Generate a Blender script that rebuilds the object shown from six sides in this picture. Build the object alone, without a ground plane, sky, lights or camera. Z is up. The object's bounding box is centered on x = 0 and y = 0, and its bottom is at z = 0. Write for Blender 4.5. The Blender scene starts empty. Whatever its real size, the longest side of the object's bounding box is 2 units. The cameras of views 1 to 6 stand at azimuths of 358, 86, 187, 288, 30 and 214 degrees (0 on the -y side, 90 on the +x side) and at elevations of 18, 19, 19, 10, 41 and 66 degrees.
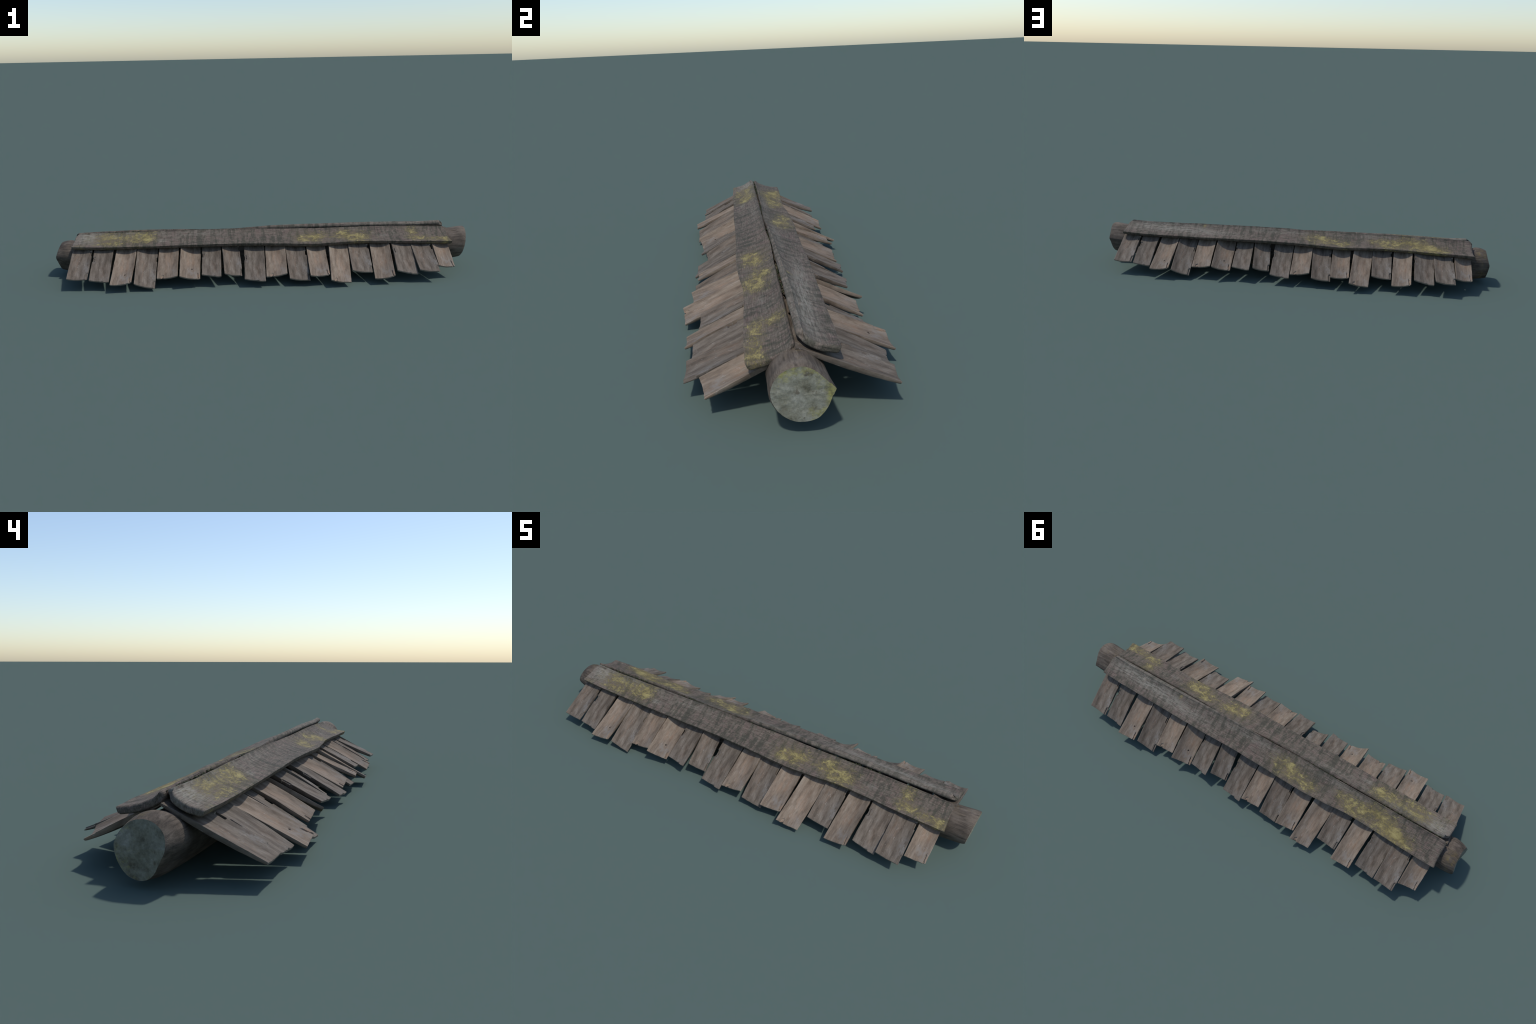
"""Weathered wooden roof ridge: a log beam, two ridge boards, two rows of shingles."""
import bpy, math, random
import numpy as np
from mathutils import Vector, Matrix, noise

random.seed(7)
rng = np.random.default_rng(7)


# ------------------------------------------------------------------ helpers
def smooth(a, b, x):
    t = np.clip((np.asarray(x, float) - a) / (b - a), 0.0, 1.0)
    return t * t * (3 - 2 * t)


def curve(points):
    """Smooth (Catmull-Rom like) interpolation through hand-placed control points."""
    p = np.array(points, float)
    m = np.gradient(p[:, 1], p[:, 0])

    def f(x):
        x = np.clip(x, p[0, 0], p[-1, 0])
        i = np.clip(np.searchsorted(p[:, 0], x) - 1, 0, len(p) - 2)
        h = p[i + 1, 0] - p[i, 0]
        t = (x - p[i, 0]) / h
        return ((2*t**3 - 3*t**2 + 1) * p[i, 1] + (t**3 - 2*t**2 + t) * h * m[i]
                + (-2*t**3 + 3*t**2) * p[i + 1, 1] + (t**3 - t**2) * h * m[i + 1])
    return f


def n3(x, y, z, s=1.0):
    return noise.noise(Vector((x * s, y * s, z * s)))


def finish(name, verts, faces, mat, sharp=40.0):
    me = bpy.data.meshes.new(name)
    me.from_pydata([tuple(v) for v in verts], [], faces)
    me.update()
    me.materials.append(mat)
    me.shade_smooth()
    me.set_sharp_from_angle(angle=math.radians(sharp))
    ob = bpy.data.objects.new(name, me)
    bpy.context.scene.collection.objects.link(ob)
    return ob


def loft(rings, cap=True):
    """rings: list of equal-length closed rings of points -> verts, faces."""
    n = len(rings[0])
    verts = [p for r in rings for p in r]
    faces = []
    for i in range(len(rings) - 1):
        a, b = i * n, (i + 1) * n
        for k in range(n):
            k2 = (k + 1) % n
            faces.append((a + k, a + k2, b + k2, b + k))
    if cap:
        faces.append(tuple(range(n - 1, -1, -1)))
        o = (len(rings) - 1) * n
        faces.append(tuple(range(o, o + n)))
    return verts, faces


# ---------------------------------------------------------------- materials
class Nodes:
    def __init__(self, name):
        self.mat = bpy.data.materials.new(name)
        self.mat.use_nodes = True
        self.t = self.mat.node_tree
        self.t.nodes.clear()
        self.out = self.t.nodes.new("ShaderNodeOutputMaterial")
        self.bsdf = self.t.nodes.new("ShaderNodeBsdfPrincipled")
        self.t.links.new(self.bsdf.outputs[0], self.out.inputs[0])
        self.tc = self.t.nodes.new("ShaderNodeTexCoord")
        self.obj = self.tc.outputs["Object"]

    def link(self, a, b):
        if isinstance(a, (int, float)):
            b.default_value = a
        elif isinstance(a, tuple):
            b.default_value = a if len(a) == len(b.default_value) else (*a, 1.0)
        else:
            self.t.links.new(a, b)

    def mapping(self, scale=(1, 1, 1), loc=(0, 0, 0), vec=None):
        m = self.t.nodes.new("ShaderNodeMapping")
        m.inputs["Scale"].default_value = scale
        m.inputs["Location"].default_value = loc
        self.link(vec or self.obj, m.inputs["Vector"])
        return m.outputs[0]

    def noise(self, scale, vec=None, detail=5.0, rough=0.6, distort=0.0):
        n = self.t.nodes.new("ShaderNodeTexNoise")
        n.inputs["Scale"].default_value = scale
        n.inputs["Detail"].default_value = detail
        n.inputs["Roughness"].default_value = rough
        n.inputs["Distortion"].default_value = distort
        self.link(vec or self.obj, n.inputs["Vector"])
        return n.outputs["Fac"]

    def voronoi(self, scale, vec=None, feature="F1"):
        n = self.t.nodes.new("ShaderNodeTexVoronoi")
        n.feature = feature
        n.inputs["Scale"].default_value = scale
        self.link(vec or self.obj, n.inputs["Vector"])
        return n.outputs["Distance"]

    def ramp(self, fac, stops, mode="LINEAR"):
        r = self.t.nodes.new("ShaderNodeValToRGB")
        r.color_ramp.interpolation = mode
        while len(r.color_ramp.elements) < len(stops):
            r.color_ramp.elements.new(0.5)
        for e, (p, c) in zip(r.color_ramp.elements, stops):
            e.position = p
            e.color = (c, c, c, 1) if isinstance(c, (int, float)) else (*c, 1)
        self.link(fac, r.inputs[0])
        return r.outputs[0]

    def math(self, op, a, b=0.0, clamp=False):
        m = self.t.nodes.new("ShaderNodeMath")
        m.operation = op
        m.use_clamp = clamp
        self.link(a, m.inputs[0])
        self.link(b, m.inputs[1])
        return m.outputs[0]

    def mix(self, fac, a, b, mode="MIX"):
        m = self.t.nodes.new("ShaderNodeMix")
        m.data_type = "RGBA"
        m.blend_type = mode
        self.link(fac, m.inputs[0])
        self.link(a, m.inputs[6])
        self.link(b, m.inputs[7])
        return m.outputs[2]

    def blobs(self, patches):
        """Sum of soft ellipses (x, y, rx, ry, strength) on the object's x/y plane."""
        sep = self.t.nodes.new("ShaderNodeSeparateXYZ")
        self.link(self.obj, sep.inputs[0])
        total = None
        for (x, y, rx, ry, st) in patches:
            dx = self.math("MULTIPLY", self.math("SUBTRACT", sep.outputs[0], x), 1 / rx)
            dy = self.math("MULTIPLY", self.math("SUBTRACT", sep.outputs[1], y), 1 / ry)
            d = self.math("ADD", self.math("MULTIPLY", dx, dx), self.math("MULTIPLY", dy, dy))
            g = self.math("MULTIPLY", self.math("POWER", 2.718, self.math("MULTIPLY", d, -1.0)), st)
            total = g if total is None else self.math("ADD", total, g)
        return total

    def finish(self, color, height, rough=0.85, bump=0.3, dist=0.002, spec=0.25):
        self.link(color, self.bsdf.inputs["Base Color"])
        self.link(rough, self.bsdf.inputs["Roughness"])
        self.bsdf.inputs["Specular IOR Level"].default_value = spec
        b = self.t.nodes.new("ShaderNodeBump")
        b.inputs["Strength"].default_value = bump
        b.inputs["Distance"].default_value = dist
        self.link(height, b.inputs["Height"])
        self.link(b.outputs[0], self.bsdf.inputs["Normal"])
        return self.mat


def board_material(name, lichen, pale, seed):
    """Grey-brown weathered plank: fine grain along x, dark algae streaks across,
    speckled yellow lichen, bleached patches."""
    N = Nodes(name)
    off = (seed * 3.1, seed * 1.7, seed)
    grain = N.noise(1, N.mapping((26, 420, 160), off), 6, 0.66, 0.3)
    broad = N.noise(17, N.mapping((1, 1.5, 1.5), off), 5, 0.66)
    mott = N.noise(90, N.mapping((0.5, 1.2, 1), off), 4, 0.7)
    col = N.ramp(grain, [(0.30, (0.047, 0.038, 0.032)), (0.45, (0.102, 0.084, 0.070)),
                         (0.57, (0.140, 0.118, 0.098)), (0.74, (0.200, 0.176, 0.148))])
    tint = N.ramp(broad, [(0.30, (0.84, 0.80, 0.76)), (0.42, (1.06, 0.94, 0.94)), (0.50, (0.92, 0.94, 0.88)), (0.58, (1.10, 1.00, 0.98)), (0.70, (1.12, 1.15, 1.06))])
    col = N.mix(1.0, col, tint, "MULTIPLY")
    col = N.mix(0.4, col, N.ramp(mott, [(0.30, 0.62), (0.5, 1.0), (0.68, 1.22)]), "MULTIPLY")
    # bleached / worn patches
    pm = N.blobs(pale)
    pn = N.noise(1, N.mapping((26, 170, 60), off), 5, 0.65)
    pm = N.math("MULTIPLY", pm, N.ramp(pn, [(0.34, 0.0), (0.60, 0.85)]))
    col = N.mix(pm, col, (0.250, 0.236, 0.196))
    # dark green-black algae running across the board
    sn = N.noise(1, N.mapping((42, 6.0, 6.0), off), 5, 0.7, 0.7)
    sp = N.noise(70, N.mapping((1, 0.7, 1), off), 5, 0.75)
    gate = N.noise(3.6, N.mapping((1, 1, 1), (off[1], 2, 5)), 2, 0.5)
    sv = N.math("ADD", N.math("MULTIPLY", sn, 0.66), N.math("MULTIPLY", sp, 0.48))
    sv = N.math("ADD", sv, N.math("MULTIPLY", gate, 0.24))
    streak = N.math("MULTIPLY", N.ramp(sv, [(0.655, 0.0), (0.77, 0.75)]), N.math("SUBTRACT", 1.0, pm, True))
    col = N.mix(streak, col, (0.036, 0.038, 0.027))
    # grain cracks
    ck = N.noise(1, N.mapping((6, 420, 90), (off[2], 0, 0)), 3, 0.5, 0.5)
    crack = N.ramp(ck, [(0.29, 1.0), (0.37, 0.0)])
    col = N.mix(N.math("MULTIPLY", crack, 0.65), col, (0.030, 0.026, 0.023))
    # lichen: fine crusty speckle gathered into patches
    lm = N.blobs([(x, y, rx * 1.2, ry * 1.15, st) for x, y, rx, ry, st in lichen])
    ln = N.noise(210, N.mapping((0.6, 1.1, 1), off), 6, 0.8, 0.2)
    lb = N.noise(34, N.mapping((0.8, 1.1, 1), off), 4, 0.7, 0.5)
    lv = N.math("ADD", N.math("MULTIPLY", ln, 0.8), N.math("MULTIPLY", lb, 0.6))
    lv = N.math("ADD", lv, N.math("MULTIPLY", lm, 0.20))
    lmask = N.math("MULTIPLY", N.ramp(lv, [(0.845, 0.0), (0.95, 1.0)]), N.math("MULTIPLY", lm, 2.2, True))
    halo = N.math("MULTIPLY", N.ramp(lv, [(0.70, 0.0), (0.86, 0.55)]), N.math("MULTIPLY", lm, 1.6, True))
    col = N.mix(halo, col, (0.118, 0.098, 0.050))
    lcol = N.ramp(lb, [(0.36, (0.120, 0.098, 0.036)), (0.50, (0.200, 0.160, 0.058)), (0.66, (0.330, 0.280, 0.110))])
    col = N.mix(N.math("MULTIPLY", lmask, 0.74), col, lcol)
    h = N.math("ADD", N.math("MULTIPLY", grain, 0.8), N.math("MULTIPLY", crack, -0.7))
    h = N.math("ADD", h, N.math("MULTIPLY", mott, 0.4))
    return N.finish(col, h, 0.82, 0.5, 0.0025)


def shingle_material(name, stops, warm, patch, spots, seed):
    """Split shingle: grain along local y; warm core streaks, blue-grey weathering near the tip."""
    N = Nodes(name)
    info = N.t.nodes.new("ShaderNodeObjectInfo")
    off = (seed * 2.3, seed * 1.1, 0)
    grain = N.noise(1, N.mapping((210, 16, 60), off), 6, 0.66, 0.25)
    broad = N.noise(1, N.mapping((46, 11, 20), off), 4, 0.6, 0.25)
    fine = N.noise(1, N.mapping((420, 60, 100), off), 3, 0.6)
    mott = N.noise(120, N.mapping((1, 0.6, 1), off), 4, 0.7)
    col = N.ramp(broad, stops)
    col = N.mix(0.5, col, N.ramp(grain, [(0.30, (0.62, 0.60, 0.58)), (0.5, (1.0, 0.98, 0.97)), (0.7, (1.28, 1.26, 1.22))]), "MULTIPLY")
    col = N.mix(0.3, col, N.ramp(fine, [(0.35, 0.66), (0.62, 1.15)]), "MULTIPLY")
    col = N.mix(0.28, col, N.ramp(mott, [(0.30, 0.70), (0.5, 1.0), (0.70, 1.22)]), "MULTIPLY")
    wm = N.math("MULTIPLY", N.blobs(warm), N.ramp(N.noise(1, N.mapping((60, 18, 20), (3, seed, 1)), 4, 0.6), [(0.42, 0.0), (0.66, 0.8)]))
    col = N.mix(wm, col, (0.265, 0.158, 0.098))
    gm = N.math("MULTIPLY", N.blobs(patch), N.ramp(N.noise(1, N.mapping((60, 34, 20), (1, seed, 7)), 4, 0.65), [(0.42, 0.0), (0.62, 0.9)]))
    col = N.mix(gm, col, (0.185, 0.174, 0.160))
    # short pale flecks
    sc = N.noise(1, N.mapping((120, 70, 60), (9, seed, 2)), 2, 0.5, 1.5)
    col = N.mix(N.ramp(sc, [(0.66, 0.0), (0.71, 0.45)]), col, (0.26, 0.235, 0.205))
    if spots:
        sm = N.ramp(N.blobs(spots), [(0.35, 0.0), (0.6, 1.0)])
        col = N.mix(sm, col, (0.035, 0.027, 0.022))
    # pale end grain on the sawn tip (its face looks down the slope, local -y)
    nsep = N.t.nodes.new("ShaderNodeSeparateXYZ")
    N.link(N.tc.outputs["Normal"], nsep.inputs[0])
    eg = N.ramp(N.math("MULTIPLY", nsep.outputs[1], -1.0), [(0.45, 0.0), (0.8, 0.6)])
    col = N.mix(eg, col, N.ramp(fine, [(0.35, (0.17, 0.145, 0.115)), (0.65, (0.26, 0.23, 0.19))]))
    val = N.math("ADD", N.math("MULTIPLY", info.outputs["Random"], 0.14), 0.93)
    hsv = N.t.nodes.new("ShaderNodeHueSaturation")
    N.link(val, hsv.inputs["Value"])
    N.link(col, hsv.inputs["Color"])
    h = N.math("ADD", N.math("MULTIPLY", grain, 0.7), N.math("MULTIPLY", mott, 0.4))
    return N.finish(hsv.outputs[0], h, 0.8, 0.35, 0.0015)


def log_material():
    N = Nodes("weathered_log_wood")
    grain = N.noise(1, N.mapping((9, 110, 110)), 6, 0.68, 0.5)
    broad = N.noise(20, N.mapping((0.7, 1, 1)), 5, 0.65)
    col = N.ramp(broad, [(0.3, (0.052, 0.041, 0.032)), (0.5, (0.096, 0.077, 0.061)), (0.7, (0.152, 0.126, 0.101))])
    col = N.mix(0.75, col, N.ramp(grain, [(0.34, (0.36, 0.34, 0.33)), (0.48, (0.95, 0.94, 0.92)), (0.68, (1.45, 1.42, 1.36))]), "MULTIPLY")
    lb = N.noise(40, None, 5, 0.7)
    spot = N.math("MULTIPLY", N.blobs([(-0.955, 0.05, 0.025, 0.03, 1.0), (0.93, 0.0, 0.05, 0.03, 0.3)]), N.ramp(lb, [(0.48, 0.0), (0.64, 1.0)]))
    col = N.mix(N.math("MULTIPLY", spot, 0.6), col, (0.22, 0.165, 0.05))
    return N.finish(col, N.math("ADD", grain, N.math("MULTIPLY", broad, 0.5)), 0.8, 0.5, 0.004)


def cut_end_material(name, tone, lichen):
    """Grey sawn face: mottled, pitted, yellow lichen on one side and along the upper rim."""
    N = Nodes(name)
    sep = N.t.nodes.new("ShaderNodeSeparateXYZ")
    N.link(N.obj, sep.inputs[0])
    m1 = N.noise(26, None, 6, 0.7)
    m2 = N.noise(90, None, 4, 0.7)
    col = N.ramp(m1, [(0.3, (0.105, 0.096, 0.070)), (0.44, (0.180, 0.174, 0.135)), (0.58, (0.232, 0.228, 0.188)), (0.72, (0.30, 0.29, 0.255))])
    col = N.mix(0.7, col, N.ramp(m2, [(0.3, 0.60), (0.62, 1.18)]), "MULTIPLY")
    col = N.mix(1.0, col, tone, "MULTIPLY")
    pits = N.noise(38, N.mapping((1, 1, 1), (5, 2, 8)), 3, 0.6)
    col = N.mix(N.ramp(pits, [(0.62, 0.0), (0.70, 0.7)]), col, (0.075, 0.058, 0.042))
    dy = N.math("SUBTRACT", sep.outputs[1], 0.003)
    dz = N.math("SUBTRACT", sep.outputs[2], 0.105)
    r = N.math("SQRT", N.math("ADD", N.math("MULTIPLY", dy, dy), N.math("MULTIPLY", dz, dz)))
    rim = N.ramp(r, [(0.020, 0.0), (0.070, 1.0)])
    side = N.ramp(N.math("ADD", N.math("MULTIPLY", dy, 6.0), 0.5), [(0.40, 0.05), (0.85, 1.0)])
    top = N.ramp(N.math("ADD", N.math("MULTIPLY", dz, 6.0), 0.5), [(0.55, 0.0), (0.9, 0.75)])
    where = N.math("MULTIPLY", rim, N.math("MAXIMUM", side, top))
    ln = N.noise(36, N.mapping((1, 1, 1), (2, 7, 3)), 6, 0.78)
    lm = N.ramp(N.math("ADD", N.math("MULTIPLY", where, lichen), N.math("MULTIPLY", ln, 0.95)), [(0.58, 0.0), (0.78, 1.0)])
    col = N.mix(N.math("MULTIPLY", lm, 0.72), col, N.ramp(m2, [(0.35, (0.22, 0.205, 0.055)), (0.65, (0.36, 0.34, 0.11))]))
    return N.finish(col, N.math("ADD", m1, N.math("MULTIPLY", m2, 0.5)), 0.9, 0.5, 0.004)


def moss_material():
    N = Nodes("dark_moss")
    n = N.noise(160, None, 4, 0.7)
    col = N.ramp(n, [(0.35, (0.018, 0.022, 0.012)), (0.6, (0.045, 0.055, 0.026)), (0.75, (0.10, 0.10, 0.035))])
    return N.finish(col, n, 0.95, 0.6, 0.003)


LICHEN_FRONT = [(-0.745, -0.055, 0.075, 0.045, 1.0), (-0.87, -0.098, 0.03, 0.012, 0.6),
                (-0.60, -0.06, 0.06, 0.05, 0.75), (-0.545, -0.04, 0.035, 0.04, 0.6),
                (0.19, -0.07, 0.05, 0.04, 0.85), (0.265, -0.06, 0.045, 0.04, 0.85),
                (0.38, -0.05, 0.04, 0.035, 0.75), (0.46, -0.075, 0.06, 0.045, 1.0),
                (0.73, -0.04, 0.035, 0.035, 0.9), (0.77, -0.09, 0.06, 0.02, 0.85), (0.88, -0.10, 0.05, 0.025, 1.0)]
PALE_FRONT = [(-0.85, -0.04, 0.06, 0.06, 0.8), (-0.70, -0.03, 0.16, 0.03, 0.6), (-0.48, -0.075, 0.03, 0.01, 0.7),
              (-0.3, -0.03, 0.12, 0.02, 0.4), (0.6, -0.06, 0.03, 0.01, 0.5)]
LICHEN_BACK = [(0.09, -0.06, 0.05, 0.04, 0.6), (0.17, -0.07, 0.06, 0.045, 0.85), (0.27, -0.09, 0.05, 0.03, 0.8),
               (0.43, -0.06, 0.05, 0.035, 0.7), (0.50, -0.08, 0.05, 0.035, 0.8), (0.57, -0.04, 0.05, 0.03, 0.75),
               (0.65, -0.07, 0.07, 0.045, 1.0), (0.73, -0.095, 0.06, 0.03, 0.95), (-0.48, -0.03, 0.012, 0.01, 0.7)]
PALE_BACK = [(-0.80, -0.04, 0.12, 0.03, 0.7), (-0.62, -0.05, 0.14, 0.03, 0.9), (-0.42, -0.07, 0.15, 0.025, 0.6),
             (-0.1, -0.03, 0.2, 0.015, 0.45), (0.4, -0.02, 0.2, 0.012, 0.4), (-0.5, -0.009, 0.4, 0.011, 0.3)]

M_FRONT = board_material("front_board_wood", LICHEN_FRONT, PALE_FRONT, 1.0)
M_BACK = board_material("back_board_wood", LICHEN_BACK, PALE_BACK, 4.0)
GREY_STOPS = [(0.32, (0.068, 0.053, 0.040)), (0.48, (0.112, 0.092, 0.072)), (0.62, (0.146, 0.122, 0.098)), (0.8, (0.190, 0.166, 0.138))]
WARM_STOPS = [(0.32, (0.104, 0.077, 0.056)), (0.46, (0.164, 0.127, 0.094)), (0.60, (0.204, 0.163, 0.124)), (0.8, (0.240, 0.204, 0.164))]
SPLIT_WARM = [(0.0, 0.12, 0.026, 0.05, 0.6), (0.042, 0.02, 0.007, 0.02, 0.8)]
M_SHINGLE = {
    "notched": shingle_material("grey_shingle_wood", GREY_STOPS, [(-0.02, 0.10, 0.02, 0.10, 0.3)],
                                [(0.035, 0.06, 0.015, 0.04, 0.9)], [], 1),
    "chipped": shingle_material("dark_shingle_wood", GREY_STOPS, [(0.02, 0.06, 0.02, 0.05, 0.2)],
                                [(-0.035, 0.13, 0.012, 0.02, 0.7), (0.02, 0.01, 0.03, 0.015, 0.5)], [], 2),
    "split": shingle_material("brown_shingle_wood", WARM_STOPS, SPLIT_WARM,
                              [(0.012, 0.035, 0.028, 0.03, 0.9)], [], 3),
    "knotted": shingle_material("knotted_shingle_wood", WARM_STOPS, SPLIT_WARM,
                                [(0.012, 0.035, 0.028, 0.03, 0.9)], [(0.010, 0.062, 0.0042, 0.0042, 1.0)], 3),
    "splintered": shingle_material("russet_shingle_wood", WARM_STOPS, [(0.005, 0.10, 0.020, 0.07, 0.8), (-0.022, 0.004, 0.008, 0.007, 0.8)],
                                   [(0.025, 0.03, 0.02, 0.03, 0.7)], [], 4),
}
M_LOG = log_material()
M_END = cut_end_material("sawn_log_end", (1.08, 1.08, 1.05), 0.27)
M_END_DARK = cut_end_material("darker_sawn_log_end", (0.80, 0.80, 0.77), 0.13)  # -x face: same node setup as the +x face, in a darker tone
M_MOSS = moss_material()

# ---------------------------------------------------------------- top level
roof = bpy.data.objects.new("wooden_roof_ridge", None)
bpy.context.scene.collection.objects.link(roof)
roof["label"] = "weathered wooden roof ridge with shingles, boards and log beam"
roof["category"] = "roof ridge"
BACK = Matrix.Translation((0, 0, 0.0088)) @ Matrix.Rotation(math.pi, 4, "Z")


# -------------------------------------------------------------- ridge board
INNER_Y = curve([(-.91, -.017), (-.77, -.018), (-.64, -.021), (-.5, -.019), (-.3, -.014), (-.1, -.010), (.03, -.006),
                 (.13, .000), (.25, -.001), (.4, -.006), (.6, -.008), (.8, -.008), (.91, -.009)])
INNER_Z = curve([(-.91, .211), (-.77, .208), (-.6, .210), (-.3, .211), (-.05, .209), (.12, .202), (.25, .200),
                 (.4, .203), (.6, .204), (.75, .201), (.91, .196)])
OUTER_Y = curve([(-.91, -.107), (-.75, -.110), (-.55, -.113), (-.3, -.117), (-.1, -.116), (.1, -.120), (.2, -.123),
                 (.3, -.121), (.42, -.113), (.52, -.109), (.65, -.115), (.8, -.121), (.91, -.122)])
OUTER_Z = curve([(-.91, .169), (-.75, .164), (-.5, .164), (-.25, .167), (0, .165), (.15, .161), (.25, .157), (.36, .160),
                 (.5, .160), (.65, .157), (.8, .155), (.91, .152)])
CUP = curve([(-.91, .010), (-.7, .0075), (-.4, .008), (-.1, .008), (.1, .0065), (.3, .008), (.5, .009), (.7, .0085), (.91, .012)])


ROLL = [(0.80, 0.0195), (0.97, 0.0145), (1.0, 0.0105), (0.90, 0.0068), (0.66, 0.0038), (0.34, 0.0014)]


def board_ring(s, inset, plan):
    """Closed cross-section at station s. t runs 0 (inner, at the ridge) .. 1 (outer)."""
    iy, iz, oy, oz = INNER_Y(s), INNER_Z(s) - 0.0018, OUTER_Y(s), OUTER_Z(s)
    d = np.array([oy - iy, oz - iz])
    w = np.linalg.norm(d)
    d = d / w
    nrm = np.array([d[1], -d[0]])
    if nrm[1] < 0:
        nrm = -nrm
    th = 0.0205 + 0.002 * n3(s * 3, 1, 0)
    bulge = max(0.003, -iy - 0.0022 - 0.0012 * n3(s * 5, 8, 3))
    prof = []
    top_t = np.linspace(0, 1, 26)
    for t in top_t:                        # top, inner -> outer, rounded shoulders
        r = 0.0
        if t > 0.965:
            r = 0.0022 * (1 - math.sqrt(max(0, 1 - ((t - 0.965) / 0.035) ** 2)))
        prof.append((t * w, -r))
    for k in (0.30, 0.62, 0.85):           # outer face, undercut
        prof.append((w - 0.004 * k ** 2 + 0.0012, -th * k))
    for t in np.linspace(0.95, 0.03, 14):  # underside
        prof.append((t * w, -th))
    prof += [None] * len(ROLL)             # inner face: a roll reaching the ridge line
    mid = -th * 0.5
    cup = CUP(s)
    ring = []
    for j, ab in enumerate(prof):
        if ab is None:
            q, drop = ROLL[j - len(prof) + len(ROLL)]
            fat = 1 - inset / 0.0085 * 0.55
            zc = iz - 0.011
            ring.append((s + plan(0.0), iy + bulge * q * fat - inset * 0.5 + 0.0012 * n3(s * 11, 5, 0),
                         zc + (iz - drop - zc) * fat + 0.0012 * n3(s * 9, 0, 2) + 0.0008 * n3(s * 34, q * 2, 7)))
            continue
        a, b = ab
        t = np.clip(a / w, 0, 1)
        a2 = np.clip(a, inset, w - inset * 0.35)
        if inset > 0:
            b = mid + (b - mid) * max(0.0, 1 - inset / (th * 0.5) * 0.75)
        tq = t ** 0.8
        sag = -cup * (4 * tq * (1 - tq)) ** 0.85
        bump = 0.0011 * n3(s * 9, t * 3, 2) + 0.0008 * n3(s * 34, t * 9, 7) + 0.0007 * n3(s * 6, t * 40, 4)
        dent = -0.005 * math.exp(-((s + 0.70) / 0.012) ** 2 - ((t - 0.16) / 0.035) ** 2) if b > mid else 0
        edge = 0.0016 * n3(s * 12, 5, round(t)) * (1 if t > 0.9 or t < 0.1 else 0)
        yz = np.array([iy, iz]) + d * (a2 + edge) + nrm * (b + sag + bump + dent)
        ring.append((s + plan(t), yz[0], yz[1]))
    return ring


def build_board():
    rings = []
    left, right = -0.9075, 0.908

    def plan_l(k):                         # end outline: inner corner rounded away, slightly slanted
        return lambda t: k * (0.016 * max(0, 1 - t / 0.22) ** 2.2 + 0.008 * (1 - t) ** 1.5
                              + 0.002 * n3(t * 7, 3, 1))

    def plan_r(k):
        return lambda t: -k * (0.010 * max(0, 1 - t / 0.12) ** 2 + 0.004 * math.sin(t * 3.1) + 0.002 * n3(t * 8, 9, 1))
    r = 0.0085
    for a in np.linspace(0, 1, 6):
        ang = a * math.pi / 2
        rings.append(board_ring(left + r * (1 - math.cos(ang)), r * (1 - math.sin(ang)), plan_l(1)))
    S = np.linspace(left + r, right - r, 300)[1:-1]
    for s in S:
        kl = 1 - smooth(left, left + 0.07, s)
        kr = smooth(right - 0.06, right, s)
        pl, pr = plan_l(float(kl)), plan_r(float(kr))
        rings.append(board_ring(s, 0, lambda t: pl(t) + pr(t)))
    for a in np.linspace(1, 0, 6):
        ang = a * math.pi / 2
        rings.append(board_ring(right - r * (1 - math.cos(ang)), r * (1 - math.sin(ang)), plan_r(1)))
    return loft(rings)


bv, bf = build_board()
for mat, matrix in ((M_FRONT, Matrix.Identity(4)), (M_BACK, BACK)):
    ob = finish("ridge_board", bv, bf, mat, 50)
    ob.parent = roof
    ob.matrix_local = matrix


# ------------------------------------------------------------------ shingle


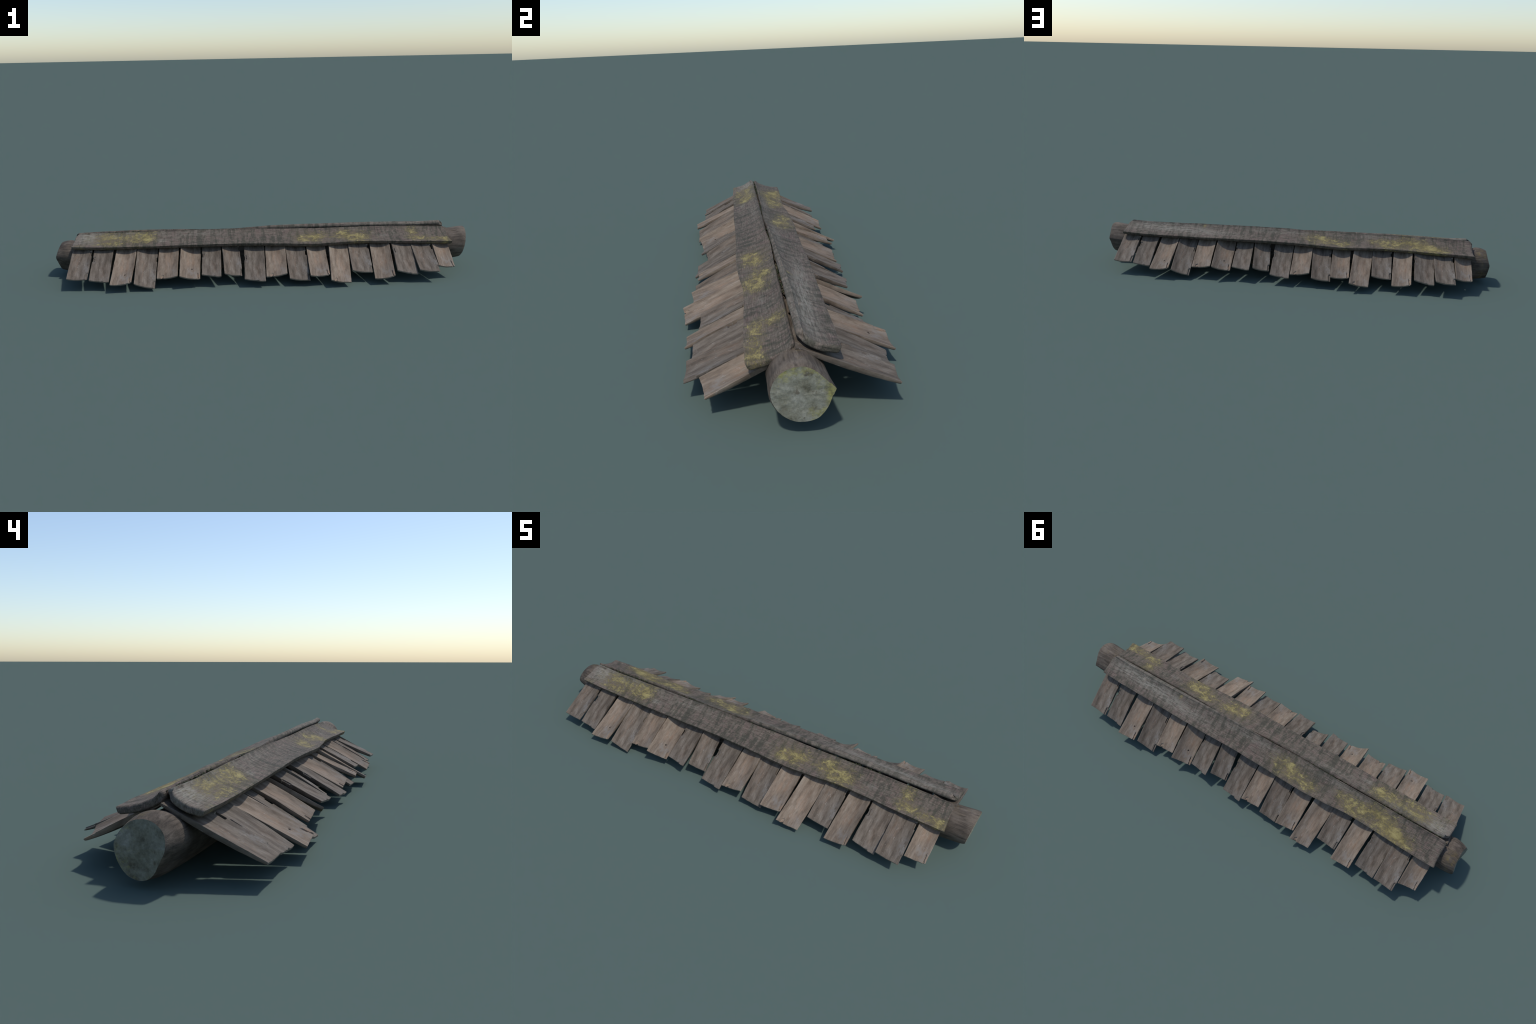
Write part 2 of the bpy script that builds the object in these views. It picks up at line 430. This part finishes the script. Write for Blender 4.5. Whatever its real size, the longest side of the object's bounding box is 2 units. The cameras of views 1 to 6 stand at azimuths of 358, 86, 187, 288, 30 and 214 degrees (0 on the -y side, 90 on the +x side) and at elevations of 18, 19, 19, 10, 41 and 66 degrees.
def build_shingle(kind, slant, width, length, bow, twist, seed):
    """Local frame: x across, y from the tip (0) up the slope, z out of the roof."""
    cup = {"notched": .0068, "chipped": .0045, "split": .0080, "knotted": .0080, "splintered": .0056}[kind]
    sag = {"notched": .000, "chipped": .001, "split": .003, "knotted": .003, "splintered": .001}[kind]
    nw = 40
    xs = np.linspace(-0.5, 0.5, nw)
    base = np.concatenate([np.linspace(0, 0.05, 22), np.linspace(0.05, length, 80)[1:]])

    def tip(xn):
        """how far the tip outline lies up the slope at x (fraction of the width)."""
        e = 0.0012 * n3(xn * 7, seed, 1) + 0.0006 * n3(xn * 23, seed, 4)
        e += math.tan(slant) * xn * width
        if kind == "chipped":
            if 0.10 < xn < 0.20:
                e += 0.005 * (1 - abs(xn - 0.15) / 0.05) - 0.002
            if xn >= 0.20:
                e -= 0.0035
        if kind == "splintered":
            if -0.30 < xn < -0.14:
                e += 0.006 * math.sin((xn + 0.30) / 0.16 * math.pi)
            if xn <= -0.30:
                e += 0.001
        return e

    def top_drop(xn, y):
        d = 0.0
        if kind == "notched" and xn > 0.40:
            if y < 0.034 or 0.150 < y < 0.178:
                d = 0.0048
        if kind == "chipped" and xn < -0.40 + 0.03 * n3(y * 90, 1, seed) and 0.118 < y < 0.150:
            d = 0.0045
        if kind in ("split", "knotted"):
            crack = 0.40 - 0.9 * (y - 0.01)
            if y < 0.045 and abs(xn - crack) < 0.022:
                d = 0.0055 * float(smooth(0.048, 0.035, y))
            elif y < 0.045 and xn > crack:
                d = 0.0012
            d += (kind == "knotted") * 0.005 * math.exp(-(((xn * width - 0.010) / 0.0030) ** 2 + ((y - 0.062) / 0.0030) ** 2))
        if kind == "splintered":
            if -0.31 < xn < -0.18 and y < 0.016:
                d = 0.003
        return d

    def side_in(side, y):
        """inset of the side outline (m)."""
        e = 0.0010 * n3(y * 22, side * 4, seed) + 0.0005 * n3(y * 80, side * 4, seed + 2)
        if kind == "notched" and side > 0:
            if 0.150 < y < 0.178:
                e += 0.0035
            if y < 0.034:
                e += 0.0012
        if kind == "chipped" and side < 0 and 0.122 < y < 0.147:
            e += 0.0025
        return e

    rings = []
    for yi, y in enumerate(base):
        k_end = float(1 - smooth(0.0, 0.05, y))
        f = y / length
        th = 0.0082 + 0.0065 * math.sin(math.pi * min(1, f * 1.02)) ** 0.8
        edge_r = 0.0007 * (1 - smooth(0, 0.002, y))
        li, ri = side_in(-1, y), side_in(1, y)
        ring = []

        def place(xn, z):
            x = xn * width
            x = x + li * smooth(-0.35, -0.5, xn) - ri * smooth(0.35, 0.5, xn)
            curl = cup * (4 * xn * xn - 1) + (bow - sag * (1 - 4 * xn * xn)) * math.sin(math.pi * f) + twist * xn * f
            wob = 0.0009 * n3(xn * 2.2, y * 12, seed) + 0.0004 * n3(xn * 9, y * 10, seed + 5)
            return (x, y + k_end * tip(xn), z + curl + wob)
        for i, xn in enumerate(xs):
            r = 0.0010 if i in (0, nw - 1) else 0.0
            ring.append(place(xn, -r - edge_r - top_drop(xn, y)))
        dr = top_drop(0.5, y)
        ring.append(place(0.503, -dr - (th - dr) * 0.35))
        ring.append(place(0.50, -dr - (th - dr) * 0.75))
        for xn in np.linspace(0.48, -0.48, 14):
            ring.append(place(xn, -th + edge_r))
        dl = top_drop(-0.5, y)
        ring.append(place(-0.50, -dl - (th - dl) * 0.75))
        ring.append(place(-0.503, -dl - (th - dl) * 0.35))
        rings.append(ring)
    return loft(rings)


# left tip corner, right tip corner (front row), lean of the sides in degrees,
# height where it passes under the board edge, twist, kind
ROW = [
    ((-.903, -.250, .061), (-.809, -.257, .061), -1.5, 0.1340, 0.006, "notched"),
    ((-.802, -.252, .052), (-.712, -.258, .047), -0.5, 0.1355, 0.007, "chipped"),
    ((-.701, -.292, .042), (-.606, -.289, .052), 0.7, 0.1325, -0.002, "knotted"),
    ((-.595, -.279, .039), (-.501, -.281, .017), -1.0, 0.1295, 0.002, "notched"),
    ((-.494, -.251, .050), (-.401, -.247, .060), -0.5, 0.1340, 0.001, "splintered"),
    ((-.388, -.270, .067), (-.297, -.251, .045), -1.2, 0.1325, 0.000, "knotted"),
    ((-.288, -.244, .062), (-.200, -.254, .057), -1.0, 0.1320, 0.004, "chipped"),
    ((-.184, -.236, .061), (-.103, -.227, .047), -5.0, 0.1325, -0.001, "notched"),
    ((-.092, -.267, .043), (.003, -.273, .035), 0.6, 0.1300, 0.000, "chipped"),
    ((.008, -.262, .048), (.102, -.261, .062), 1.0, 0.1310, 0.000, "splintered"),
    ((.114, -.270, .041), (.208, -.275, .033), -2.4, 0.1300, 0.000, "notched"),
    ((.208, -.280, .056), (.297, -.270, .055), 0.2, 0.1280, -0.002, "split"),
    ((.300, -.306, .039), (.392, -.295, .023), 4.7, 0.1300, 0.005, "splintered"),
    ((.407, -.242, .061), (.501, -.248, .053), 1.4, 0.1280, 0.001, "notched"),
    ((.504, -.284, .033), (.595, -.285, .046), 3.5, 0.1335, -0.001, "split"),
    ((.612, -.258, .060), (.705, -.264, .044), 2.0, 0.1370, 0.004, "chipped"),
    ((.712, -.271, .066), (.806, -.277, .058), -0.2, 0.1340, 0.006, "notched"),
    ((.811, -.234, .071), (.890, -.221, .060), 1.2, 0.1305, 0.001, "split"),
]
RIDGE_Y, RIDGE_Z = 0.002, 0.182
for i, (L, R, lean, mid_z, twist, kind) in enumerate(ROW):
    L, R = Vector(L), Vector(R)
    tip = (L + R) / 2
    width = (R - L).length
    up = Vector((math.tan(math.radians(lean)) * (RIDGE_Y - tip.y), RIDGE_Y - tip.y, RIDGE_Z - tip.z)).normalized()
    across = (R - L).normalized()
    nrm = across.cross(up).normalized()
    xax = up.cross(nrm).normalized()
    slant = math.atan2(across.dot(up), across.dot(xax))
    mat4 = Matrix((xax, up, nrm)).transposed().to_4x4()
    reach = (Vector((tip.x, RIDGE_Y, RIDGE_Z)) - tip).length - (0.0 if i == 0 else 0.011)   # only the end one shows its head
    mat4.translation = tip + nrm * 0.0018 - up * 0.0018
    straight = tip.z + (RIDGE_Z - tip.z) * (-0.105 - tip.y) / (RIDGE_Y - tip.y)
    bow = 0.8 * (mid_z - 0.0015 - straight)
    v, f = build_shingle(kind, slant, width * math.cos(slant) + 0.001, reach, bow, twist, i * 3.7)
    ob = finish("shingle", v, f, M_SHINGLE[kind], 35)
    ob.parent = roof
    ob.matrix_local = mat4
    twin = ob.copy()
    bpy.context.scene.collection.objects.link(twin)
    twin.parent = roof
    twin.matrix_local = BACK @ mat4

# ---------------------------------------------------------------------- log
AX_Y = curve([(-1, .013), (-.8, .010), (-.4, .007), (0, .004), (.5, .0), (1, -.004)])
TOP = curve([(-1, .166), (-.95, .168), (-.89, .156), (-.75, .151), (-.4, .153), (0, .160), (.5, .166), (.85, .176), (.95, .185), (1, .193)])
BOT = curve([(-1, .016), (-.92, .008), (-.6, .0), (-.2, .0), (.2, .005), (.6, .014), (.9, .025), (1, .034)])
AX_Z = lambda x: (TOP(x) + BOT(x)) / 2
RAD = lambda x: (TOP(x) - BOT(x)) / 2
NA = 96
# radial factors at the two ends by angle (degrees, 0 = +y, 90 = up)
END_P = curve([(0, .95), (12, .95), (45, .89), (80, .98), (95, .99), (135, .96), (170, .92), (190, .90), (225, .91),
               (262, 1.0), (275, 1.02), (300, 1.03), (330, .95), (360, .95)])
END_M = curve([(0, .86), (30, .88), (60, .92), (90, .99), (120, 1.06), (150, 1.10), (172, 1.04), (195, .88), (215, .84), (265, 1.02),
               (295, 1.02), (330, .90), (360, .86)])


def log_radius(x, a):
    deg = math.degrees(a) % 360
    kp, km = float(smooth(0.45, 0.95, x)), float(smooth(-0.45, -0.95, x))
    facet = 1 + 0.020 * math.cos(5 * a + 2 * x) + 0.018 * n3(math.cos(a) * 1.6, math.sin(a) * 1.6, x * 2.5)
    f = facet * (1 - kp - km) + END_P(deg) * kp + END_M(deg) * km
    f += 0.010 * n3(math.cos(a) * 4, math.sin(a) * 4, x * 5) + 0.006 * n3(math.cos(a) * 14, math.sin(a) * 14, x * 4)
    r = RAD(x) * f
    tipd = (deg - 7 + 180) % 360 - 180                   # sharp splinter at the +x end
    r += 0.006 * max(0, 1 - abs(tipd) / 9.0) * float(smooth(0.86, 1.0, x))
    return r


def log_ring(x, shrink, tilt):
    ring = []
    for k in range(NA):
        a = 2 * math.pi * k / NA
        r = log_radius(x, a) * (1 - shrink(a))
        y, z = AX_Y(x) + r * math.cos(a), AX_Z(x) + r * math.sin(a)
        ring.append((x + tilt(math.cos(a) * r, math.sin(a) * r), y, z))
    return ring


def tilt_p(y, z):
    return 0.10 * z + 0.05 * y - 0.010


def tilt_m(y, z):
    return 0.36 * max(z - 0.01, 0) + 0.16 * max(-z, 0) + 0.12 * max(y, 0)


rings = []
# -x end: broad worn chamfer; mostly on the upper front
ch_m = lambda k: (lambda a: k * (0.09 + 0.085 * math.cos(a - math.radians(155))))
for x, k in ((-.996, 1.0), (-.992, .80), (-.978, .52), (-.958, .26), (-.938, .05)):
    fade = (x + .90) / -.096
    rings.append(log_ring(x, ch_m(k), lambda y, z, q=fade: q * tilt_m(y, z)))
for x in np.linspace(-.91, .945, 120):
    rings.append(log_ring(x, lambda a: 0.0, lambda y, z: 0.0))
for x, k in ((.965, .0), (.982, .012), (.992, .035), (.997, .07)):
    fade = (x - .945) / .052
    rings.append(log_ring(x, lambda a, k=k: k * (0.9 + 0.3 * math.cos(a - math.radians(130))) * (0.15 if abs((math.degrees(a) - 7 + 180) % 360 - 180) < 14 else 1),
                          lambda y, z, q=fade: q * tilt_p(y, z)))
verts, faces = loft(rings, cap=False)
lo = min(v[2] for v in verts)
hi_x, lo_x = max(v[0] for v in verts), min(v[0] for v in verts)


def seat(v):                                             # rest on the ground, two metres long
    x = -1 + 2 * (v[0] - lo_x) / (hi_x - lo_x)
    return (x, v[1], v[2] - lo)


log = finish("log_beam", [seat(v) for v in verts], faces, M_LOG, 60)
log.parent = roof


def build_cut_end(ring, direction, seed):
    c = np.mean(np.array(ring), axis=0)
    rows = [ring]
    for q in (0.93, 0.8, 0.64, 0.48, 0.32, 0.16):
        row = []
        for p in ring:
            v = c + (np.array(p) - c) * q
            v[0] += direction * 0.0022 * (n3(v[1] * 45, v[2] * 45, seed) + 0.6 * n3(v[1] * 120, v[2] * 120, seed)) * min(1, (1 - q) * 8)
            row.append(tuple(v))
        rows.append(row)
    n = len(ring)
    vs = [p for r in rows for p in r] + [tuple(c)]
    fs = []
    for i in range(len(rows) - 1):
        for k in range(n):
            q = (i * n + k, i * n + (k + 1) % n, (i + 1) * n + (k + 1) % n, (i + 1) * n + k)
            fs.append(q if direction > 0 else q[::-1])
    o = (len(rows) - 1) * n
    for k in range(n):
        t = (o + k, o + (k + 1) % n, len(vs) - 1)
        fs.append(t if direction > 0 else t[::-1])
    return vs, fs


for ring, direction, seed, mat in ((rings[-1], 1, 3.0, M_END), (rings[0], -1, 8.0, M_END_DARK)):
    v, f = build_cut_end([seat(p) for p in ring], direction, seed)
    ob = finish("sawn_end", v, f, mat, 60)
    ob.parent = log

# --------------------------------------------------------- moss in the gap
mv, mf = [], []
for i in range(320):
    x = random.uniform(-0.88, 0.88)
    if n3(x * 5, 3, 9) < -0.12 or x > 0.6:
        continue
    yg = max(INNER_Y(x) + 0.002, min(0.0, -INNER_Y(-x) - 0.003)) + random.uniform(-.003, .003)
    zg = min(INNER_Z(x), INNER_Z(-x) + 0.009) - random.uniform(0.005, 0.011)
    r = random.uniform(0.0012, 0.0030)
    o = len(mv)
    nu, nv = 8, 5
    for a in range(1, nv):
        for b in range(nu):
            th_, ph = math.pi * a / nv, 2 * math.pi * b / nu
            q = r * (1 + 0.45 * (random.random() - 0.5))
            mv.append((x + 1.7 * q * math.sin(th_) * math.cos(ph), yg + 0.8 * q * math.sin(th_) * math.sin(ph), zg + q * math.cos(th_)))
    for a in range(nv - 2):
        for b in range(nu):
            mf.append((o + a * nu + b, o + (a + 1) * nu + b, o + (a + 1) * nu + (b + 1) % nu, o + a * nu + (b + 1) % nu))
    mf.append(tuple(o + b for b in range(nu)))
    mf.append(tuple(o + (nv - 2) * nu + b for b in range(nu - 1, -1, -1)))
moss = finish("moss", mv, mf, M_MOSS, 180)
moss["kind"] = "stuff"
moss.parent = roof
